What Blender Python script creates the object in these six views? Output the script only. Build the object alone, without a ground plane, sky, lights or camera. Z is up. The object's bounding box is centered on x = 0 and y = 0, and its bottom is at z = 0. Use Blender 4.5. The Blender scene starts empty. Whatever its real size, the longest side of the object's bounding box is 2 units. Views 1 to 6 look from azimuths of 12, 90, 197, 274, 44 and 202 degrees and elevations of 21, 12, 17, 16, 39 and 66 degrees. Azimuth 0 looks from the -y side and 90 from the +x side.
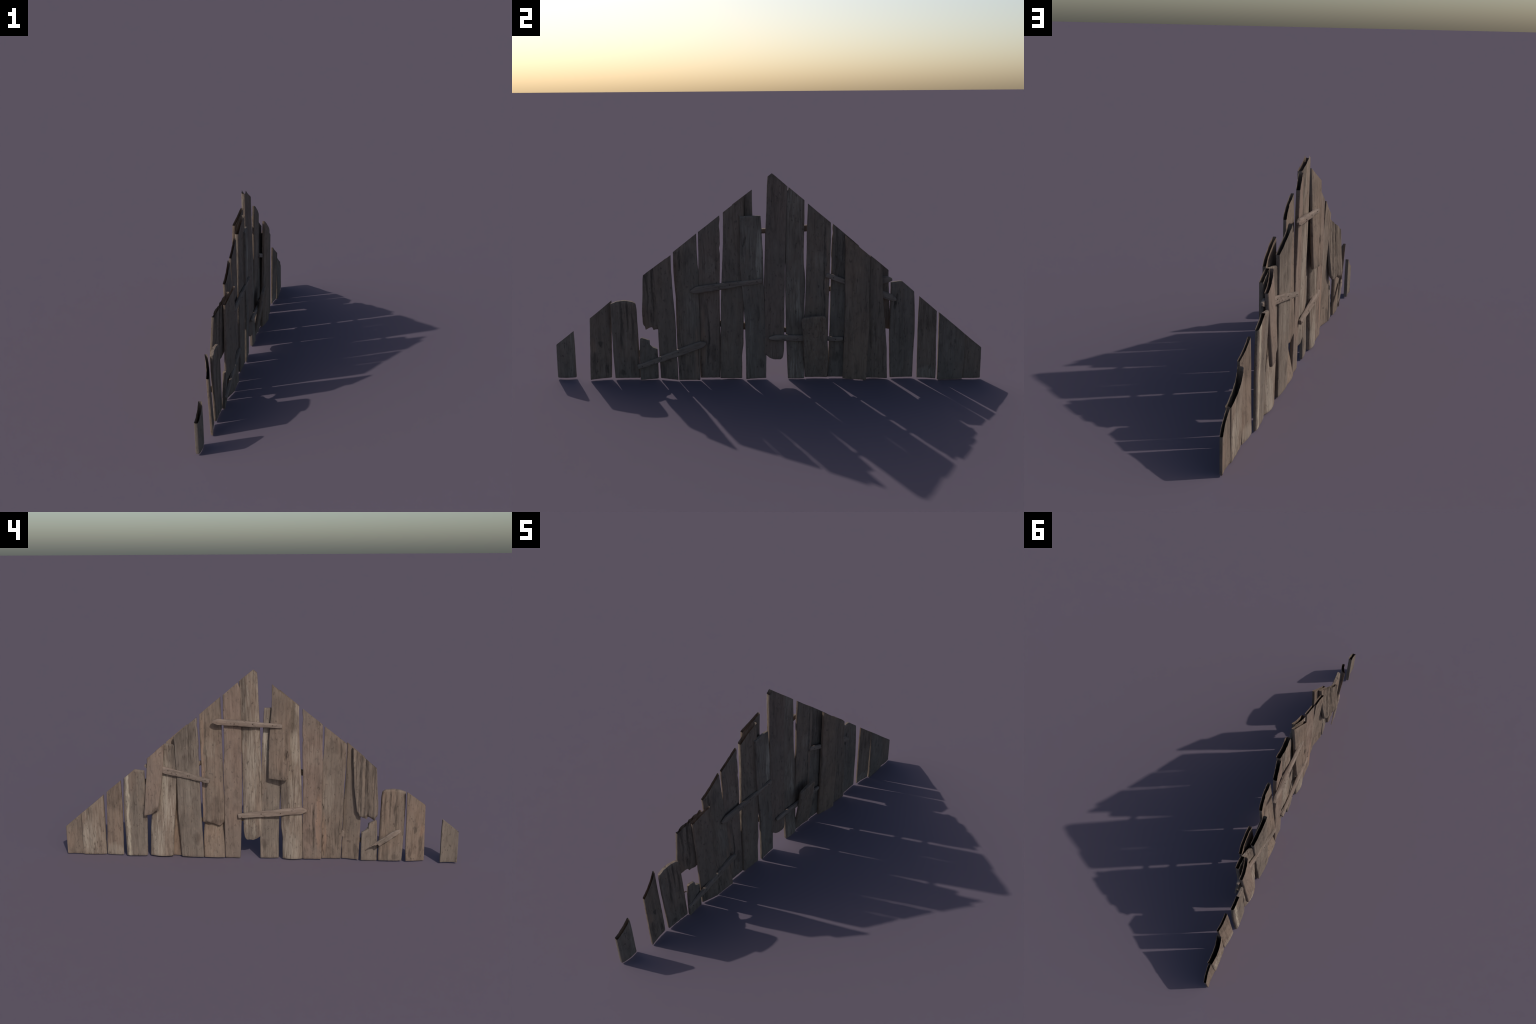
"""Broken gable wall: hollow, cupped, weathered boards cut along two roof slopes,
held together by thin hand-split battens.  Wall lies in the y-z plane, x is depth
(front face towards -x)."""
import bpy, bmesh, math, random
from mathutils import Vector, noise

random.seed(7)

# ------------------------------------------------------------------ helpers
def roof(y):
    """Height of the roof cut above a place on the wall."""
    return min(0.9913 - 0.84 * y, 0.9527 + 0.7865 * y)

def poly(pts, v):
    """Piecewise linear look-up, pts = [(key, value)...] with rising or falling keys."""
    p = sorted(pts)
    if v <= p[0][0]:
        return p[0][1]
    for (a, fa), (b, fb) in zip(p, p[1:]):
        if v <= b:
            return fa + (fb - fa) * (v - a) / max(b - a, 1e-9)
    return p[-1][1]

def bend(three, s):
    """Parabola through the values at s = 0, 0.5, 1."""
    a, m, b = three
    return a * (1 - s) * (1 - 2 * s) + m * 4 * s * (1 - s) + b * s * (2 * s - 1)

def smooth(v, a, b):
    v = min(max((v - a) / (b - a), 0.0), 1.0)
    return v * v * (3 - 2 * v)

def finish(mesh, obj_name, mat, parent):
    mesh.polygons.foreach_set("use_smooth", [True] * len(mesh.polygons))
    mesh.set_sharp_from_angle(angle=math.radians(42))
    mesh.materials.append(mat)
    ob = bpy.data.objects.new(obj_name, mesh)
    bpy.context.collection.objects.link(ob)
    ob.parent = parent
    return ob

# ---------------------------------------------------------------- materials
TINTS = {            # dark fibre, body, light fibre (linear base colours)
    "brown": ((0.088, 0.063, 0.046), (0.186, 0.138, 0.103), (0.255, 0.198, 0.152)),
    "pink":  ((0.098, 0.069, 0.053), (0.190, 0.138, 0.107), (0.252, 0.188, 0.147)),
    "warm":  ((0.105, 0.068, 0.045), (0.212, 0.149, 0.105), (0.290, 0.208, 0.147)),
    "grey":  ((0.080, 0.065, 0.051), (0.168, 0.137, 0.109), (0.232, 0.193, 0.156)),
    "pale":  ((0.090, 0.066, 0.048), (0.196, 0.151, 0.115), (0.290, 0.238, 0.184)),
    "slat":  ((0.110, 0.083, 0.064), (0.214, 0.164, 0.130), (0.285, 0.227, 0.184)),
}

def wood(name, tint="brown", pale=0.0, dark=0.3, seed=0.0, tilt=0.0, crack=0.5, edge=None, spots=()):
    """Weathered wood with the grain along z (turned by tilt about x for battens)."""
    m = bpy.data.materials.new(name)
    m.use_nodes = True
    nt = m.node_tree
    nt.nodes.clear()
    N, L = nt.nodes.new, nt.links.new

    def val(sock, v):
        if hasattr(v, "is_output") or hasattr(v, "links"):
            L(v, sock)
        else:
            sock.default_value = v
    def mapped(sc, loc=(0, 0, 0)):
        mp = N("ShaderNodeMapping")
        L(turned, mp.inputs["Vector"])
        mp.inputs["Scale"].default_value = sc
        mp.inputs["Location"].default_value = (loc[0] + seed, loc[1] + seed * 1.7, loc[2] + seed * 0.6)
        return mp.outputs["Vector"]
    def nz(vec, scale, detail=4, rough=0.55, dist=0.0):
        n = N("ShaderNodeTexNoise")
        L(vec, n.inputs["Vector"])
        n.inputs["Scale"].default_value = scale
        n.inputs["Detail"].default_value = detail
        n.inputs["Roughness"].default_value = rough
        n.inputs["Distortion"].default_value = dist
        return n.outputs["Fac"]
    def ramp(fac, stops):
        r = N("ShaderNodeValToRGB")
        L(fac, r.inputs["Fac"])
        e = r.color_ramp.elements
        while len(e) < len(stops):
            e.new(0.5)
        for el, (p, c) in zip(e, stops):
            el.position = p
            el.color = (*c, 1) if len(c) == 3 else c
        return r.outputs["Color"]
    def step(fac, a, b):
        r = N("ShaderNodeMapRange")
        r.interpolation_type = "SMOOTHSTEP"
        L(fac, r.inputs["Value"])
        r.inputs["From Min"].default_value = a
        r.inputs["From Max"].default_value = b
        return r.outputs["Result"]
    def math_(op, a, b):
        n = N("ShaderNodeMath")
        n.operation = op
        val(n.inputs[0], a)
        val(n.inputs[1], b)
        return n.outputs[0]
    def mix(fac, a, b, mode="MIX"):
        n = N("ShaderNodeMix")
        n.data_type = "RGBA"
        n.blend_type = mode
        val(n.inputs["Factor"], fac)
        for s, v in ((n.inputs[6], a), (n.inputs[7], b)):
            if isinstance(v, tuple):
                s.default_value = (*v, 1)
            else:
                L(v, s)
        return n.outputs[2]

    tc = N("ShaderNodeTexCoord")
    rot = N("ShaderNodeVectorRotate")
    rot.rotation_type = "X_AXIS"
    L(tc.outputs["Object"], rot.inputs["Vector"])
    rot.inputs["Angle"].default_value = tilt
    turned = rot.outputs["Vector"]

    lo, mid, hi = TINTS[tint]
    # wandering of the grain, then fibres at two widths
    fibre = nz(mapped((1, 1, 0.085)), 150, 6, 0.68, 0.2)
    band = nz(mapped((1, 1, 0.10), (3, 1, 2)), 46, 5, 0.65, 0.6)
    blot = nz(mapped((1, 1, 0.45), (7, 2, 5)), 13, 4, 0.6, 0.4)
    broad = nz(mapped((1, 1, 0.5), (1, 9, 4)), 5.5, 3, 0.5)
    grain = math_("ADD", math_("MULTIPLY", fibre, 0.50), math_("MULTIPLY", band, 0.50))
    col = ramp(grain, [(0.30, lo), (0.47, mid), (0.72, hi)])
    # broad change between grey weathered and warmer wood
    col = mix(step(broad, 0.38, 0.66), col, mix(0.55, col, (0.158, 0.133, 0.108)), "MIX")
    # mottling: short blotches of weathering, a finger wide and smaller
    mott = nz(mapped((1, 1, 0.42), (17, 5, 3)), 42, 5, 0.66, 0.3)
    col = mix(math_("MULTIPLY", step(mott, 0.50, 0.68), 0.42), col, (0.088, 0.070, 0.055))
    col = mix(math_("MULTIPLY", step(mott, 0.47, 0.32), 0.30), col, (0.262, 0.204, 0.155))
    col = mix(math_("MULTIPLY", step(blot, 0.50, 0.75), 0.35), col, (0.232, 0.160, 0.116))
    # dark stains running with the grain
    stain = nz(mapped((1, 1, 0.14), (11, 3, 8)), 26, 4, 0.62, 0.6)
    col = mix(math_("MULTIPLY", step(stain, 0.54, 0.72), dark), col, (0.062, 0.047, 0.036))
    # pale, sun-bleached fibres standing proud
    if pale > 0:
        pf = nz(mapped((1, 1, 0.06), (5, 8, 1)), 150, 5, 0.70, 0.2)
        pm = nz(mapped((1, 1, 0.22), (2, 6, 9)), 16, 3, 0.5)
        pmask = math_("MULTIPLY", math_("MULTIPLY", step(pf, 0.46, 0.62), step(pm, 0.34, 0.56)), pale)
        col = mix(pmask, col, (0.370, 0.326, 0.258))
    if edge:             # bleached bark streak beside one edge of a board (y position, half width)
        sep = N("ShaderNodeSeparateXYZ")
        L(turned, sep.inputs[0])
        wob = math_("MULTIPLY", math_("SUBTRACT", nz(mapped((1, 1, 0.5), (4, 4, 4)), 30, 3), 0.5), 0.030)
        dist = math_("ABSOLUTE", math_("ADD", math_("SUBTRACT", sep.outputs["Y"], edge[0]), wob), 0.0)
        inv = N("ShaderNodeMapRange")
        inv.interpolation_type = "SMOOTHSTEP"
        L(dist, inv.inputs["Value"])
        inv.inputs["From Min"].default_value = edge[1]
        inv.inputs["From Max"].default_value = edge[1] * 0.4
        col = mix(math_("MULTIPLY", inv.outputs["Result"], math_("ADD", 0.25, math_("MULTIPLY", step(fibre, 0.40, 0.56), 0.6))), col, (0.430, 0.380, 0.288))
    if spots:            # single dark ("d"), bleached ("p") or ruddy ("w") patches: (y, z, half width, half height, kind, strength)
        sep = N("ShaderNodeSeparateXYZ")
        L(turned, sep.inputs[0])
        wy = math_("MULTIPLY", math_("SUBTRACT", nz(mapped((1, 1, 0.3), (4, 14, 4)), 36, 4), 0.5), 0.030)
        wz = math_("MULTIPLY", math_("SUBTRACT", nz(mapped((1, 1, 0.6), (9, 4, 1)), 30, 4), 0.5), 0.070)
        yy, zz = math_("ADD", sep.outputs["Y"], wy), math_("ADD", sep.outputs["Z"], wz)
        streaky = math_("ADD", math_("MULTIPLY", step(fibre, 0.36, 0.60), 0.75), 0.25)
        thready = math_("ADD", math_("MULTIPLY", step(fibre, 0.62, 0.40), 0.55), 0.45)
        for (y0, z0, ry, rz, kind, power) in spots:
            a = math_("POWER", math_("ABSOLUTE", math_("DIVIDE", math_("SUBTRACT", yy, y0), ry), 0.0), 2.0)
            b = math_("POWER", math_("ABSOLUTE", math_("DIVIDE", math_("SUBTRACT", zz, z0), rz), 0.0), 2.0)
            mr = N("ShaderNodeMapRange")
            mr.interpolation_type = "SMOOTHSTEP"
            L(math_("ADD", a, b), mr.inputs["Value"])
            mr.inputs["From Min"].default_value = 1.5
            mr.inputs["From Max"].default_value = 0.25
            mask = math_("MULTIPLY", mr.outputs["Result"], power)
            mask = math_("MULTIPLY", mask, thready if kind == "d" else streaky)
            col = mix(mask, col, {"d": (0.066, 0.052, 0.042), "p": (0.345, 0.305, 0.242), "w": (0.300, 0.190, 0.128)}[kind])
    # small specks and thin drying cracks
    speck = nz(mapped((1, 1, 0.55), (13, 1, 6)), 85, 3, 0.6)
    col = mix(math_("MULTIPLY", step(speck, 0.60, 0.70), 0.50), col, (0.050, 0.040, 0.034))
    ck = nz(mapped((1, 1, 0.028), (8, 8, 3)), 60, 2, 0.5, 0.1)
    ridge = math_("ABSOLUTE", math_("SUBTRACT", ck, 0.5), 0.0)
    inv = N("ShaderNodeMapRange")
    inv.interpolation_type = "SMOOTHSTEP"
    L(ridge, inv.inputs["Value"])
    inv.inputs["From Min"].default_value = 0.014
    inv.inputs["From Max"].default_value = 0.002
    cmask = nz(mapped((1, 1, 0.2), (6, 3, 2)), 11, 2)
    line = math_("MULTIPLY", math_("MULTIPLY", inv.outputs["Result"], step(cmask, 0.45, 0.6)), crack)
    col = mix(line, col, (0.045, 0.034, 0.027))

    bsdf = N("ShaderNodeBsdfPrincipled")
    tone = N("ShaderNodeHueSaturation")
    tone.inputs["Value"].default_value = 0.97
    tone.inputs["Saturation"].default_value = 0.97
    L(col, tone.inputs["Color"])
    L(mix(1.0, tone.outputs["Color"], (1.0, 0.968, 0.985), "MULTIPLY"), bsdf.inputs["Base Color"])
    bsdf.inputs["Roughness"].default_value = 0.88
    bsdf.inputs["Specular IOR Level"].default_value = 0.2
    height = math_("SUBTRACT", math_("ADD", fibre, math_("MULTIPLY", band, 0.8)), math_("MULTIPLY", line, 1.2))
    bump = N("ShaderNodeBump")
    bump.inputs["Strength"].default_value = 0.55
    bump.inputs["Distance"].default_value = 0.004
    L(height, bump.inputs["Height"])
    L(bump.outputs["Normal"], bsdf.inputs["Normal"])
    out = N("ShaderNodeOutputMaterial")
    L(bsdf.outputs["BSDF"], out.inputs["Surface"])
    return m

def iron():
    m = bpy.data.materials.new("rusty_iron")
    m.use_nodes = True
    nt = m.node_tree
    b = nt.nodes["Principled BSDF"]
    n = nt.nodes.new("ShaderNodeTexNoise")
    n.inputs["Scale"].default_value = 300
    r = nt.nodes.new("ShaderNodeValToRGB")
    r.color_ramp.elements[0].color = (0.02, 0.016, 0.013, 1)
    r.color_ramp.elements[1].color = (0.075, 0.045, 0.03, 1)
    nt.links.new(n.outputs["Fac"], r.inputs["Fac"])
    nt.links.new(r.outputs["Color"], b.inputs["Base Color"])
    b.inputs["Roughness"].default_value = 0.8
    b.inputs["Metallic"].default_value = 0.3
    return m

# ------------------------------------------------------------------- planks
PROUD, WIDEN = 0.0022, 0.0006      # all boards are a little fuller than their sawn lines

def plank(parent, key, hi, lo, top_x, bottom_x, thick, bottom=0.003, top=None,
          mat=None, mat_back=None, crown=0.0, groove=0.0008, radius=0.24, dents=(), bottom_back=None, top_back=None):
    """One board.
    hi, lo     edge lines [(z, y)...] on the +y and the -y side
    top_x      depth of the mid-surface at the top, at s = 0 (hi), 0.5, 1 (lo)
    bottom_x   the same at the bottom end
    bottom     height, or profile [(s, z)...] of the lower end
    top        None: cut open by the roof line; else profile [(s, z)...] of a closed end,
               still cut by the roof where that is lower
    thick      thickness, or (top, bottom); crown swells the front between the edges
    dents      gouges (side, y0, z0, y1, z1, half width, depth)"""
    rnd = random.Random(sum(map(ord, key)) * 13)
    sx, sy, sz = rnd.uniform(0, 50), rnd.uniform(0, 50), rnd.uniform(0, 50)
    bot_prof = bottom if isinstance(bottom, list) else [(0, bottom), (1, bottom)]
    bot_back = bottom_back or bot_prof
    top_back = top_back or top
    t_top, t_bot = thick if isinstance(thick, tuple) else (thick, thick)
    t_top += PROUD
    t_bot += PROUD
    thick = max(t_top, t_bot)
    zb0 = sum(z for _, z in bot_prof) / len(bot_prof)
    def edge_y(s, z):
        return (poly(hi, z) + WIDEN) * (1 - s) + (poly(lo, z) - WIDEN) * s
    def top_z(s, prof):
        cap = poly(prof, s) if prof else 9.0
        z = 0.5
        for _ in range(24):
            z = 0.5 * z + 0.5 * min(roof(edge_y(s, z)), cap)
        return z, roof(edge_y(s, z)) <= cap + 0.0005
    width = abs(edge_y(0, zb0 + .05) - edge_y(1, zb0 + .05))
    r = min(t_top, t_bot) * radius
    # places across the board: close at the rounded edges, even between, plus profile corners
    ss = {0.0, 1.0}
    for k in (0.12, 0.35, 0.65, 1.0):
        ss |= {k * r / width, 1 - k * r / width}
    n = max(14, int(width / 0.0042))
    ss |= {r / width + (1 - 2 * r / width) * i / n for i in range(1, n)}
    for prof in (bot_prof, bot_back, top or [], top_back or []):
        ss |= {s for s, _ in prof if 0 < s < 1}
    # the ridge of the roof
    ordered = sorted(ss)
    ss = [ordered[0]]
    for s in ordered[1:]:
        if s - ss[-1] > 0.0015 or s == 1.0:
            ss.append(s)
    zt = {side: [top_z(s, p) for s in ss] for side, p in (("f", top), ("b", top_back))}
    zb = {"f": [poly(bot_prof, s) for s in ss], "b": [poly(bot_back, s) for s in ss]}
    zt0 = sum(z for z, _ in zt["f"]) / len(ss)
    rows = max(10, int((zt0 - zb0) / 0.0065))

    bm = bmesh.new()
    grid = {}
    for side, sign in (("f", -1), ("b", 1)):
        g = []
        for j in range(rows + 1):
            # closer rows at both ends
            t = j / rows
            line = []
            for i, s in enumerate(ss):
                z = zb[side][i] + (zt[side][i][0] - zb[side][i]) * t
                w = min(max((z - zb0) / max(zt0 - zb0, 1e-6), -0.2), 1.3)
                w_all = (z - zb0) / max(zt0 - zb0, 1e-6)
                y = edge_y(s, z)
                # small wander of both edges
                ed = (1 - s) ** 3 * noise.noise((sx, z * 7, 1.3)) + s ** 3 * noise.noise((sy, z * 7, 4.1))
                ed += 0.45 * ((1 - s) ** 3 * noise.noise((sx, z * 31, 8.3)) + s ** 3 * noise.noise((sy, z * 31, 6.1)))
                y += 0.0016 * ed
                xc = bend(top_x, s) * w_all + bend(bottom_x, s) * (1 - w_all)
                d = min(s, 1 - s) * width
                half = (t_top * w + t_bot * (1 - w)) / 2
                if side == "f":
                    half += crown * (1 - (2 * s - 1) ** 2) * min(1.0, 1.4 - 1.4 * w)
                if d < r:
                    half = half - r + math.sqrt(max(r * r - (r - d) ** 2, 0))
                # rounded lower and closed upper ends
                dz = z - zb[side][i]
                if dz < 0.004:
                    half -= 0.0022 * (1 - dz / 0.004) ** 2
                if not zt[side][i][1]:
                    dz = zt[side][i][0] - z
                    if dz < 0.006:
                        half -= 0.003 * (1 - dz / 0.006) ** 2
                inner = smooth(d, 0, 0.006)
                gr = groove if side == "f" else min(groove, 0.0011)
                half += inner * gr * 1.6 * noise.noise((y * 75 + sx, z * 2.2 + sign * 5, sz))
                half += inner * gr * 0.8 * noise.noise((y * 190 + sy, z * 5.0 + sign * 9, sz))
                xc += 0.0022 * noise.noise((sx + s * 1.2, z * 3.0, sz))
                for (ds, y0, z0, y1, z1, hw, depth) in dents:
                    if ds != side:
                        continue
                    vy, vz = y1 - y0, z1 - z0
                    u = min(max(((y - y0) * vy + (z - z0) * vz) / (vy * vy + vz * vz), 0), 1)
                    dd = math.hypot(y - y0 - u * vy, z - z0 - u * vz)
                    wdt = hw * (0.35 + 0.65 * math.sin(math.pi * min(max(u, 0.08), 0.92)))
                    if dd < wdt * 2.5:
                        half -= depth * math.exp(-(dd / wdt) ** 2)
                half = max(half, 0.0012)
                line.append(bm.verts.new((xc + sign * half, y, max(z, 0.0))))
            g.append(line)
        grid[side] = g
    m = len(ss) - 1
    F, B = grid["f"], grid["b"]
    for j in range(rows):
        for i in range(m):
            bm.faces.new((F[j][i], F[j + 1][i], F[j + 1][i + 1], F[j][i + 1]))
            bm.faces.new((B[j][i], B[j][i + 1], B[j + 1][i + 1], B[j + 1][i]))
        bm.faces.new((F[j][0], B[j][0], B[j + 1][0], F[j + 1][0]))
        bm.faces.new((F[j][m], F[j + 1][m], B[j + 1][m], B[j][m]))
    for i in range(m):
        bm.faces.new((F[0][i], F[0][i + 1], B[0][i + 1], B[0][i]))
        # the roof cut leaves the boards open: they are hollow shells
        if not (zt["f"][i][1] and zt["f"][i + 1][1]):
            bm.faces.new((F[rows][i], B[rows][i], B[rows][i + 1], F[rows][i + 1]))
    bmesh.ops.reverse_faces(bm, faces=bm.faces[:])
    if mat_back:                         # the other side of the board, sawn from other wood
        rear = {v for line in B for v in line}
        for f in bm.faces:
            if all(v in rear for v in f.verts):
                f.material_index = 1
    mesh = bpy.data.meshes.new("plank")
    bm.to_mesh(mesh)
    bm.free()
    ob = finish(mesh, "plank", mat, parent)
    if mat_back:
        mesh.materials.append(mat_back)
    return ob

# ------------------------------------------------------------------ battens
def batten(parent, key, square, tip, w0, w1, thick=0.016, nails=(), mat_kind=None, front=-1):
    """Split lath: a sawn, narrower end at `square`, a hewn point at `tip`."""
    a, b = Vector(square), Vector(tip)
    axis = (b - a)
    length = axis.length
    axis.normalize()
    up = Vector((0, 0, 1))
    up = (up - axis * up.dot(axis)).normalized()
    out = axis.cross(up).normalized()
    if out.x > 0:
        out = -out                      # towards the front of the wall
    rnd = random.Random(sum(map(ord, key)) * 31)
    sx = rnd.uniform(0, 40)
    tilt = math.atan2(axis.y, axis.z)
    mat = wood("batten_wood", "slat", pale=0.12, dark=0.25, seed=rnd.uniform(0, 30), tilt=tilt, crack=0.5) if mat_kind is None else mat_kind
    bm = bmesh.new()
    n, ring = 90, 20
    rows = []
    for k in range(n + 1):
        u = k / n
        w = w0 + (w1 - w0) * smooth(u, 0.0, 0.75)
        th = thick * (0.88 + 0.24 * u)
        d_tip = (1 - u) * length
        pinch = 1.0
        if d_tip < 0.028:
            pinch = 0.30 + 0.70 * (d_tip / 0.028) ** 0.75
        d_sq = u * length
        if d_sq < 0.004:
            pinch = min(pinch, 0.86 + 0.14 * d_sq / 0.004)
        w *= pinch
        th *= 0.45 + 0.55 * pinch
        c = a + axis * (u * length)
        c = c + up * (0.0025 * noise.noise((sx, u * 3.2, 0)) - 0.004 * (1 - pinch) * (1 if u > .5 else 0))
        c = c + out * 0.0015 * noise.noise((sx, 5, u * 3))
        line = []
        for q in range(ring):
            an = 2 * math.pi * (q + 0.5) / ring
            cu, so = math.cos(an), math.sin(an)
            p = 5.0
            rr = (abs(cu) ** p + abs(so) ** p) ** (-1 / p)
            pos = c + up * (so * rr * w / 2) + out * (cu * rr * th / 2)
            nn = noise.noise((sx + pos.x * 30, pos.y * 22, pos.z * 60))
            mm = noise.noise((sx + cu * 2, so * 2, u * 14))
            pos += (up * so + out * cu) * (0.0011 * nn + 0.0010 * mm)
            line.append(bm.verts.new(pos))
        rows.append(line)
    for k in range(n):
        for q in range(ring):
            bm.faces.new((rows[k][q], rows[k][(q + 1) % ring], rows[k + 1][(q + 1) % ring], rows[k + 1][q]))
    bm.faces.new(rows[0][::-1])
    bm.faces.new(rows[-1])
    bmesh.ops.recalc_face_normals(bm, faces=bm.faces)
    mesh = bpy.data.meshes.new("batten")
    bm.to_mesh(mesh)
    bm.free()
    ob = finish(mesh, "batten", mat, parent)
    # iron nail heads, slightly proud of the face
    for (u, v) in nails:
        w = w0 + (w1 - w0) * smooth(u, 0.0, 0.75)
        c = a + axis * (u * length) + up * (v * w)
        face = out if front < 0 else -out
        c = c + face * (thick * (0.88 + 0.24 * u) / 2)
        nm = NAIL["mesh"]
        no = bpy.data.objects.new("nail", nm)
        no.location = c
        no.rotation_mode = "QUATERNION"
        no.rotation_quaternion = face.to_track_quat("Z", "Y")
        bpy.context.collection.objects.link(no)
        no.parent = ob
    return ob

NAIL = {}
def make_nail():
    bm = bmesh.new()
    bmesh.ops.create_cone(bm, cap_ends=True, segments=12, radius1=0.0027, radius2=0.0021, depth=0.003)
    mesh = bpy.data.meshes.new("nail")
    bm.to_mesh(mesh)
    bm.free()
    mesh.materials.append(iron())
    NAIL["mesh"] = mesh

# -------------------------------------------------------------------- build
wall = bpy.data.objects.new("plank_gable_wall", None)
bpy.context.collection.objects.link(wall)
wall["label"] = "broken gable wall of weathered grey-brown wooden planks and battens"
wall["category"] = "wooden wall"
make_nail()

seed = iter(range(1, 60))
def W(tint, pale=0.0, dark=0.3, crack=0.5, edge=None, spots=()):
    return wood("weathered_wood_" + tint, tint, pale, dark, next(seed) * 3.37, 0.0, crack, edge, spots)

# outermost board on the +y side and its wide neighbour
plank(wall, "A1", [(0, .999), (.155, .998)], [(0, .914), (.24, .914)],
      (-.0015, .004, .003), (-.001, .002, .0015), .010, .003, mat=W("brown", .05, .25))
plank(wall, "A2", [(0, .914), (.10, .919), (.22, .917)], [(0, .7955), (.105, .796), (.325, .794)],
      (.007, -.004, .005), (.004, .007, .012), .022, .0018, mat=W("pale", .45, .3, spots=[(.88, .10, .035, .08, "p", .7), (.914, .17, .006, .07, "d", .6)]), mat_back=W("grey", .0, .2), groove=.0012)
plank(wall, "B", [(0, .788), (.083, .788), (.224, .783), (.335, .780)], [(0, .702), (.177, .699), (.31, .699), (.402, .701)],
      (.0185, .0085, .0045), (.0045, -.003, -.004), .0098, [(0, .002), (1, .004)], mat=W("brown", .10, .45, spots=[(.745, .32, .045, .08, "d", .4), (.745, .025, .05, .04, "p", .45)]))
plank(wall, "C", [(0, .683), (.113, .684), (.235, .6865), (.354, .684), (.423, .679)],
      [(0, .577), (.063, .573), (.205, .568), (.345, .5705), (.465, .571)],
      (-.015, -.021, -.021), (-.012, -.012, -.006), .014, [(0, .005), (1, .004)],
      top=[(0, .47), (.4, .472), (.7, .469), (1, .464)], mat=W("grey", .1, .25, edge=(.664, .012)), mat_back=W("grey", .0, .25, spots=[(.592, .365, .007, .03, "d", .7)]), radius=.49, groove=.0006,
      dents=[("b", .602, .408, .586, .345, .0050, .0075)])
# bleached board, the short board nailed over it and the one behind
plank(wall, "D", [(0, .561), (.16, .554), (.255, .546), (.397, .531), (.55, .522)],
      [(0, .443), (.119, .436), (.275, .420), (.37, .415), (.486, .411), (.555, .417), (.595, .420)],
      (.024, .013, -.004), (.002, -.002, -.004), (.015, .022), [(0, .006), (1, .007)], crown=.011, mat_back=W("brown", .0, .3),
      top=[(0, .598), (1, .594)], mat=W("pale", .62, .5, spots=[(.475, .36, .018, .17, "p", .8), (.51, .07, .03, .09, "p", .6), (.44, .55, .03, .06, "d", .35)]), groove=.0014)
plank(wall, "D0", [(.228, .577), (.276, .574), (.378, .566), (.511, .556)], [(.27, .506), (.374, .489), (.49, .477), (.60, .470)],
      (-.0065, -.013, -.0075), (-.040, -.043, -.040), .014,
      [(0, .234), (.5, .243), (.52, .245), (.58, .267), (1, .279)], mat=W("pink", .1, .25), groove=.0008,
      bottom_back=[(0, .232), (.45, .236), (.75, .254), (1, .262)])
plank(wall, "E", [(0, .461), (.152, .466), (.276, .470), (.429, .466), (.6, .466)], [(0, .352), (.183, .356), (.34, .358), (.68, .356)],
      (.0295, .030, .0195), (.016, .010, .001), .013, [(0, .001), (1, .0045)], mat=W("warm", .05, .2))
plank(wall, "F", [(0, .394), (.124, .400), (.25, .408), (.372, .409), (.488, .410), (.538, .414), (.603, .416), (.637, .420)],
      [(0, .282), (.144, .286), (.272, .291), (.44, .293), (.525, .2945), (.579, .2955), (.59, .2935), (.678, .298), (.698, .302), (.722, .299), (.74, .302)],
      (-.012, -.022, -.0265), (-.011, -.016, -.016), .016, .006, mat=W("grey", .08, .4, spots=[(.37, .64, .045, .07, "d", .45), (.345, .52, .04, .04, "d", .3), (.315, .11, .022, .03, "d", .6), (.35, .38, .015, .13, "p", .25)]))
# board broken off above the ground; its lower end is patched from behind
plank(wall, "G", [(.19, .281), (.277, .281), (.435, .284), (.567, .287), (.664, .2895), (.745, .289)],
      [(.18, .174), (.308, .174), (.425, .176), (.5, .1785), (.62, .181), (.71, .182), (.834, .185)],
      (.002, .008, .0015), (-.009, -.013, -.014), .0125,
      [(0, .193), (.15, .200), (.33, .193), (.5, .203), (.62, .205), (.98, .210), (1, .206)], mat=W("brown", .1, .4, spots=[(.262, .50, .004, .30, "d", .8), (.277, .42, .008, .3, "w", .5), (.215, .26, .04, .07, "d", .45), (.24, .58, .03, .05, "p", .25)]),
      bottom_back=[(0, .190), (.2, .188), (.5, .186), (.78, .175), (.9, .184), (1, .198)], groove=.0012)
plank(wall, "X", [(0, .281), (.124, .283), (.18, .279), (.31, .270)], [(0, .1745), (.18, .167), (.304, .157)],
      (.042, .045, .050), (-.012, -.016, -.014), .017, .0055,
      top=[(0, .308), (.06, .317), (.14, .322), (.55, .320), (.9, .316), (1, .306)], mat=W("warm", .2, .3), radius=.4)
plank(wall, "H", [(0, .170), (.2, .172), (.374, .172), (.474, .174), (.52, .171), (.551, .167), (.632, .166), (.76, .169), (.85, .170)],
      [(0, .0945), (.11, .090), (.245, .0855), (.41, .0825), (.57, .083), (.75, .0845), (.875, .085), (.905, .098)],
      (-.019, -.011, -.0085), (-.006, -.004, -.005), .0165, .0025, mat=W("pink", .04, .15), mat_back=W("pale", .6, .3))
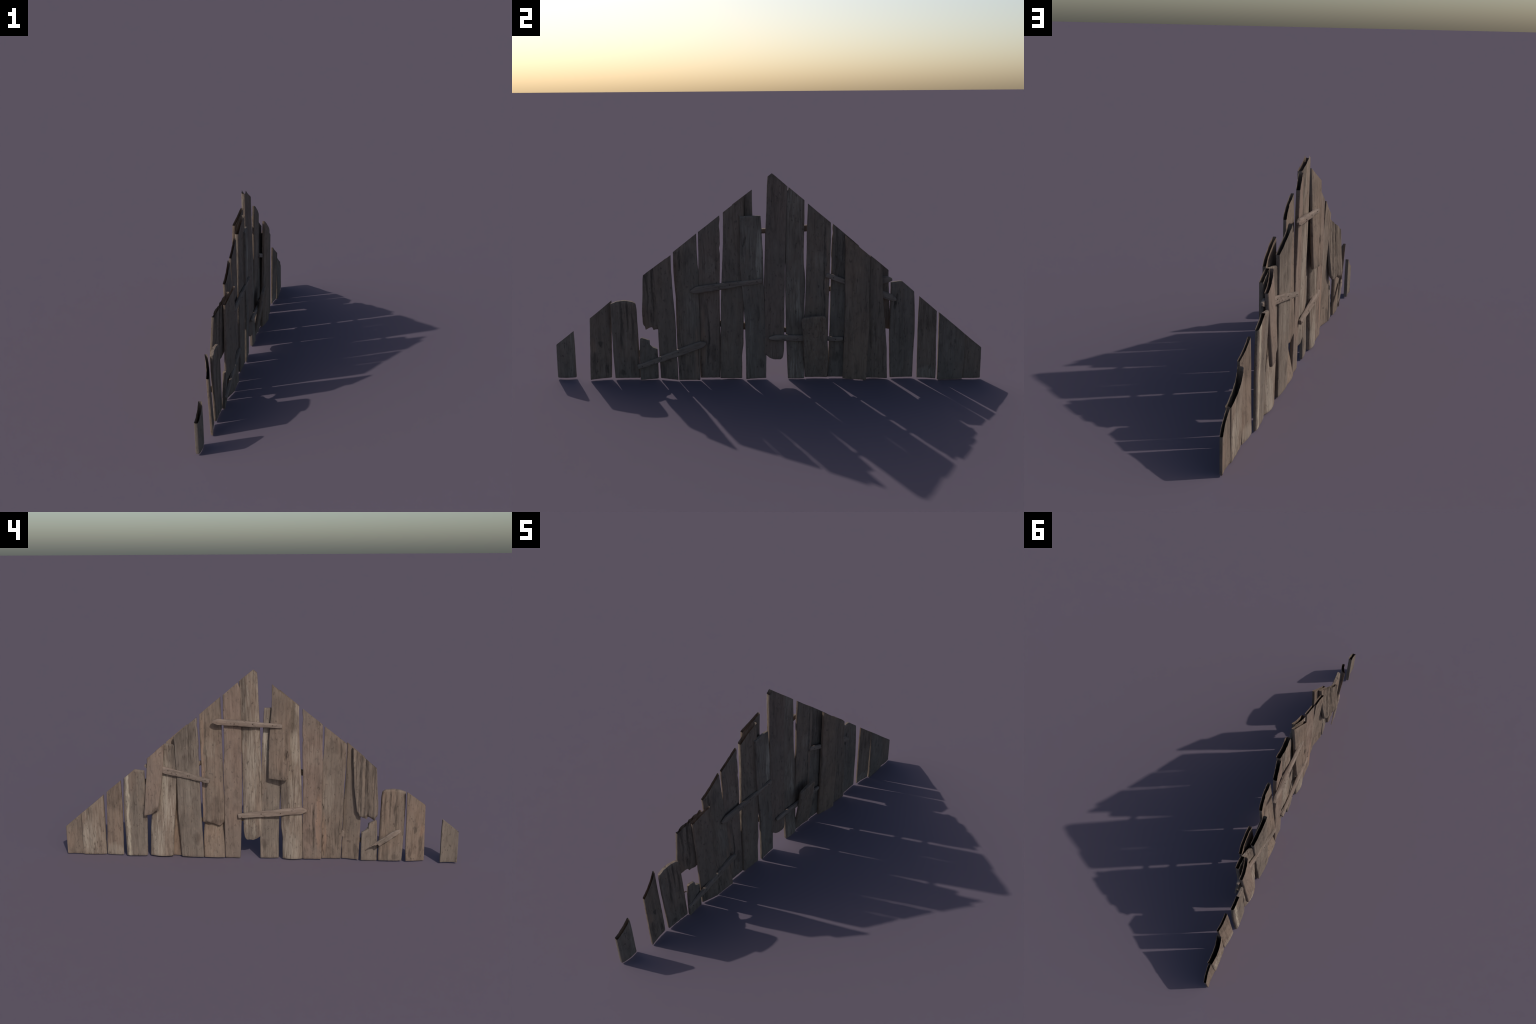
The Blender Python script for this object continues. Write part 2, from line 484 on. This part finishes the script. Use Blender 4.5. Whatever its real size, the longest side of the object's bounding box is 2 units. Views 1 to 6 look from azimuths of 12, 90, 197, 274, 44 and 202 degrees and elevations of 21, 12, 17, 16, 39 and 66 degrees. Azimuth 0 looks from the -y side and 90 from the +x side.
# the tall board under the ridge, hanging clear of the ground
plank(wall, "I", [(.098, .066), (.115, .072), (.146, .0755), (.27, .077), (.425, .079), (.63, .083), (.777, .086), (.911, .093)],
      [(.115, -.012), (.131, -.018), (.19, -.014), (.27, -.016), (.36, -.0145), (.43, -.0165), (.53, -.0125), (.60, -.010), (.70, -.007), (.82, -.002), (.92, .002), (.96, .0055)],
      (-.001, -.012, -.0125), (.002, -.001, -.002), .019, mat_back=W("pink", .0, .2),
      bottom=[(0, .108), (.08, .101), (.5, .100), (.75, .108), (.9, .118), (1, .131)], mat=W("pale", .66, .5, spots=[(.072, .86, .022, .09, "d", .75), (.062, .68, .02, .06, "d", .5), (.035, .46, .03, .20, "p", .6), (.03, .13, .05, .05, "d", .5), (.022, .15, .008, .05, "p", .6)]), groove=.0014)
plank(wall, "J", [(0, -.0095), (.118, -.0085), (.256, -.011), (.357, -.0155), (.515, -.0185), (.615, -.020), (.715, -.026), (.784, -.029)],
      [(0, -.103), (.121, -.1015), (.215, -.103), (.292, -.1045), (.369, -.110), (.545, -.122), (.693, -.123), (.782, -.1235)],
      (.006, .010, .018), (-.006, -.002, .006), .0135, [(0, .0045), (1, .0025)],
      top=[(0, .783), (.5, .784), (1, .782)], mat=W("grey", .25, .4, spots=[(-.037, .60, .014, .12, "p", 1.0), (-.045, .33, .008, .05, "d", .7), (-.03, .08, .015, .025, "d", .6), (-.05, .76, .02, .04, "d", .4)]), groove=.0011,
      dents=[("b", -.096, .690, -.112, .640, .0045, .0075)])
plank(wall, "S", [(.43, -.0525), (.603, -.054), (.715, -.060), (.794, -.067), (.902, -.068)],
      [(.43, -.147), (.544, -.155), (.608, -.156), (.735, -.160), (.835, -.157)],
      (-.0065, -.016, -.027), (-.036, -.039, -.045), .0125,
      [(0, .438), (.3, .434), (.6, .431), (.88, .431), (1, .438)], mat=W("brown", .03, .2, spots=[(-.137, .555, .008, .03, "d", .7), (-.10, .80, .03, .06, "d", .3)]),
      dents=[("f", -.143, .572, -.128, .528, .0040, .007)])
plank(wall, "K", [(0, -.1225), (.115, -.122), (.139, -.119), (.174, -.114), (.33, -.111), (.41, -.111), (.60, -.107), (.865, -.104)],
      [(0, -.2255), (.125, -.222), (.28, -.2185), (.43, -.213), (.54, -.2065), (.72, -.199), (.797, -.198)],
      (.0075, -.002, -.005), (-.005, -.004, -.004), (.0175, .018), .0055, mat=W("pale", .52, .45, spots=[(-.17, .72, .035, .06, "d", .4), (-.18, .59, .02, .08, "p", .7), (-.135, .36, .02, .09, "d", .5), (-.17, .06, .04, .08, "p", .5)]), mat_back=W("brown", .05, .3), crown=.011, groove=.0014)
plank(wall, "L", [(0, -.2295), (.128, -.223), (.33, -.2235), (.465, -.2225), (.52, -.2195), (.601, -.2175), (.631, -.2205), (.650, -.216), (.70, -.2165), (.734, -.219), (.763, -.2155), (.781, -.217)],
      [(0, -.319), (.27, -.318), (.39, -.3175), (.51, -.318), (.607, -.314), (.707, -.313)],
      (-.009, -.0105, -.013), (-.009, -.010, -.009), .0105, .0048, mat=W("pink", .08, .35, .9, spots=[(-.278, .17, .0055, .13, "d", .95), (-.255, .13, .03, .035, "d", .5), (-.302, .20, .012, .15, "w", .6), (-.27, .55, .035, .05, "p", .2)]),
      dents=[("b", -.252, .115, -.262, .045, .004, .006), ("f", -.275, .26, -.282, .09, .003, .005)])
plank(wall, "M", [(0, -.321), (.15, -.3155), (.30, -.3155), (.388, -.3185), (.51, -.318), (.606, -.323), (.696, -.324)],
      [(0, -.419), (.155, -.423), (.28, -.4245), (.40, -.425), (.459, -.4285), (.55, -.432), (.613, -.433)],
      (-.0165, -.0145, -.0205), (.0115, .0115, .0115), .0112, .002, mat=W("brown", .12, .3, .9, spots=[(-.405, .57, .006, .05, "d", .8), (-.395, .13, .012, .07, "d", .6), (-.35, .35, .03, .1, "p", .2), (-.33, .12, .012, .12, "w", .5), (-.37, .60, .03, .04, "d", .35)]))
plank(wall, "N", [(0, -.423), (.15, -.426), (.29, -.4275), (.40, -.4325), (.55, -.438), (.60, -.438)],
      [(0, -.507), (.10, -.510), (.19, -.511), (.31, -.5125), (.41, -.516), (.54, -.523)],
      (.032, .018, .006), (.0165, .004, -.0065), .0105, [(0, .0035), (1, .0055)], mat=W("brown", .03, .3, spots=[(-.492, .05, .012, .045, "d", .7), (-.46, .1, .01, .01, "d", .6)]))
# fluted board hanging off the wall, broken below
plank(wall, "T", [(.253, -.492), (.337, -.482), (.391, -.475), (.468, -.4715), (.512, -.467), (.588, -.465)],
      [(.27, -.592), (.33, -.5925), (.41, -.585), (.477, -.581), (.501, -.578)],
      (.003, -.018, -.038), (-.021, -.040, -.056), .0125,
      [(0, .263), (.07, .262), (.13, .246), (.29, .244), (.40, .249), (.51, .262), (.53, .254), (.70, .248), (.84, .242), (.89, .256), (.95, .259), (1, .267)],
      bottom_back=[(0, .260), (.08, .254), (.16, .241), (.40, .236), (.47, .232), (.54, .246), (.65, .243), (.86, .229), (.90, .246), (.96, .252), (1, .264)],
      mat=W("brown", .15, .6, spots=[(-.535, .44, .006, .16, "d", .9), (-.505, .40, .005, .14, "d", .8), (-.562, .45, .006, .14, "d", .8), (-.545, .29, .008, .05, "d", .8)]), groove=.0036)
plank(wall, "O", [(0, -.5205), (.1, -.519), (.15, -.520)], [(0, -.602), (.13, -.600), (.21, -.594)],
      (-.002, .005, .011), (-.0055, -.001, .0045), .017, [(0, .004), (.95, .0005), (1, .003)],
      top=[(0, .148), (.08, .154), (.30, .163), (.44, .170), (.455, .194), (.6, .200), (.9, .211), (1, .205)],
      top_back=[(0, .151), (.25, .161), (.42, .177), (.44, .196), (.9, .212), (1, .208)], mat=W("grey", .05, .25))
plank(wall, "P", [(0, -.606), (.14, -.608), (.242, -.610), (.342, -.6115), (.375, -.617)],
      [(0, -.7235), (.12, -.7285), (.24, -.731), (.372, -.730)],
      (-.010, -.012, -.008), (-.009, -.010, -.008), .0165, .0062,
      top=[(0, .371), (.12, .380), (.45, .385), (.75, .381), (1, .370)], mat=W("brown", .12, .5, spots=[(-.655, .32, .006, .08, "d", .9), (-.683, .28, .007, .12, "d", .9), (-.63, .27, .005, .1, "d", .6), (-.69, .03, .02, .02, "d", .7), (-.64, .06, .015, .05, "d", .5)]), groove=.0018, radius=.4)
plank(wall, "Q", [(0, -.7445), (.13, -.739), (.27, -.737), (.384, -.732)], [(0, -.8385), (.18, -.8325), (.30, -.829)],
      (-.034, -.016, -.007), (-.013, -.004, .009), .0115, [(0, .0062), (1, .003)], mat=W("brown", .03, .3, spots=[(-.785, .175, .01, .014, "d", .8), (-.815, .09, .012, .05, "d", .6), (-.76, .05, .01, .02, "d", .7), (-.82, .17, .012, .04, "w", .6)]))
plank(wall, "R", [(0, -.914), (.16, -.9145), (.235, -.9155)], [(0, -.9995), (.168, -.997)],
      (-.018, -.0135, -.019), (-.018, -.012, -.018), .0168, .0065, mat=W("grey", .08, .2), mat_back=W("grey", .5, .2))

# front battens
batten(wall, "b1", (-.034, -.119, .6985), (-.035, .223, .7225), .0205, .0290, .018, nails=[(.14, .12), (.42, .1), (.68, -.1)])
batten(wall, "b2", (-.047, .241, .4195), (.001, .573, .487), .0235, .0345, .016, nails=[(.06, .05), (.33, .1), (.5, -.15), (.63, .1)])
batten(wall, "b3", (-.0245, .101, .2325), (-.0255, -.241, .2715), .0240, .0350, .018, nails=[(.05, -.2), (.34, .1), (.62, -.1)])
# back battens
batten(wall, "b5", (.0190, -.609, .0680), (.0180, -.289, .1860), .0210, .0340, .017, nails=[(.06, -.1), (.35, .1), (.6, .1)], front=1)
batten(wall, "b6", (.009, .269, .507), (.006, .595, .389), .0225, .0305, .014, nails=[(.10, .0)], front=1)
batten(wall, "b7", (.018, -.024, .4855), (.010, -.354, .4345), .0210, .0325, .015, nails=[(.07, 0), (.45, .1), (.6, -.1)], front=1)
batten(wall, "b8", (.004, .350, .199), (.018, .006, .2105), .0185, .0295, .015, nails=[(.10, -.05), (.5, .1)], front=1)
# stub of a snapped batten with its splinter
batten(wall, "b4", (-.047, -.600, .104), (-.034, -.708, .179), .0260, .0290, .012)
batten(wall, "b4s", (-.046, -.612, .116), (-.049, -.559, .094), .0180, .0080, .006).name = "splinter"
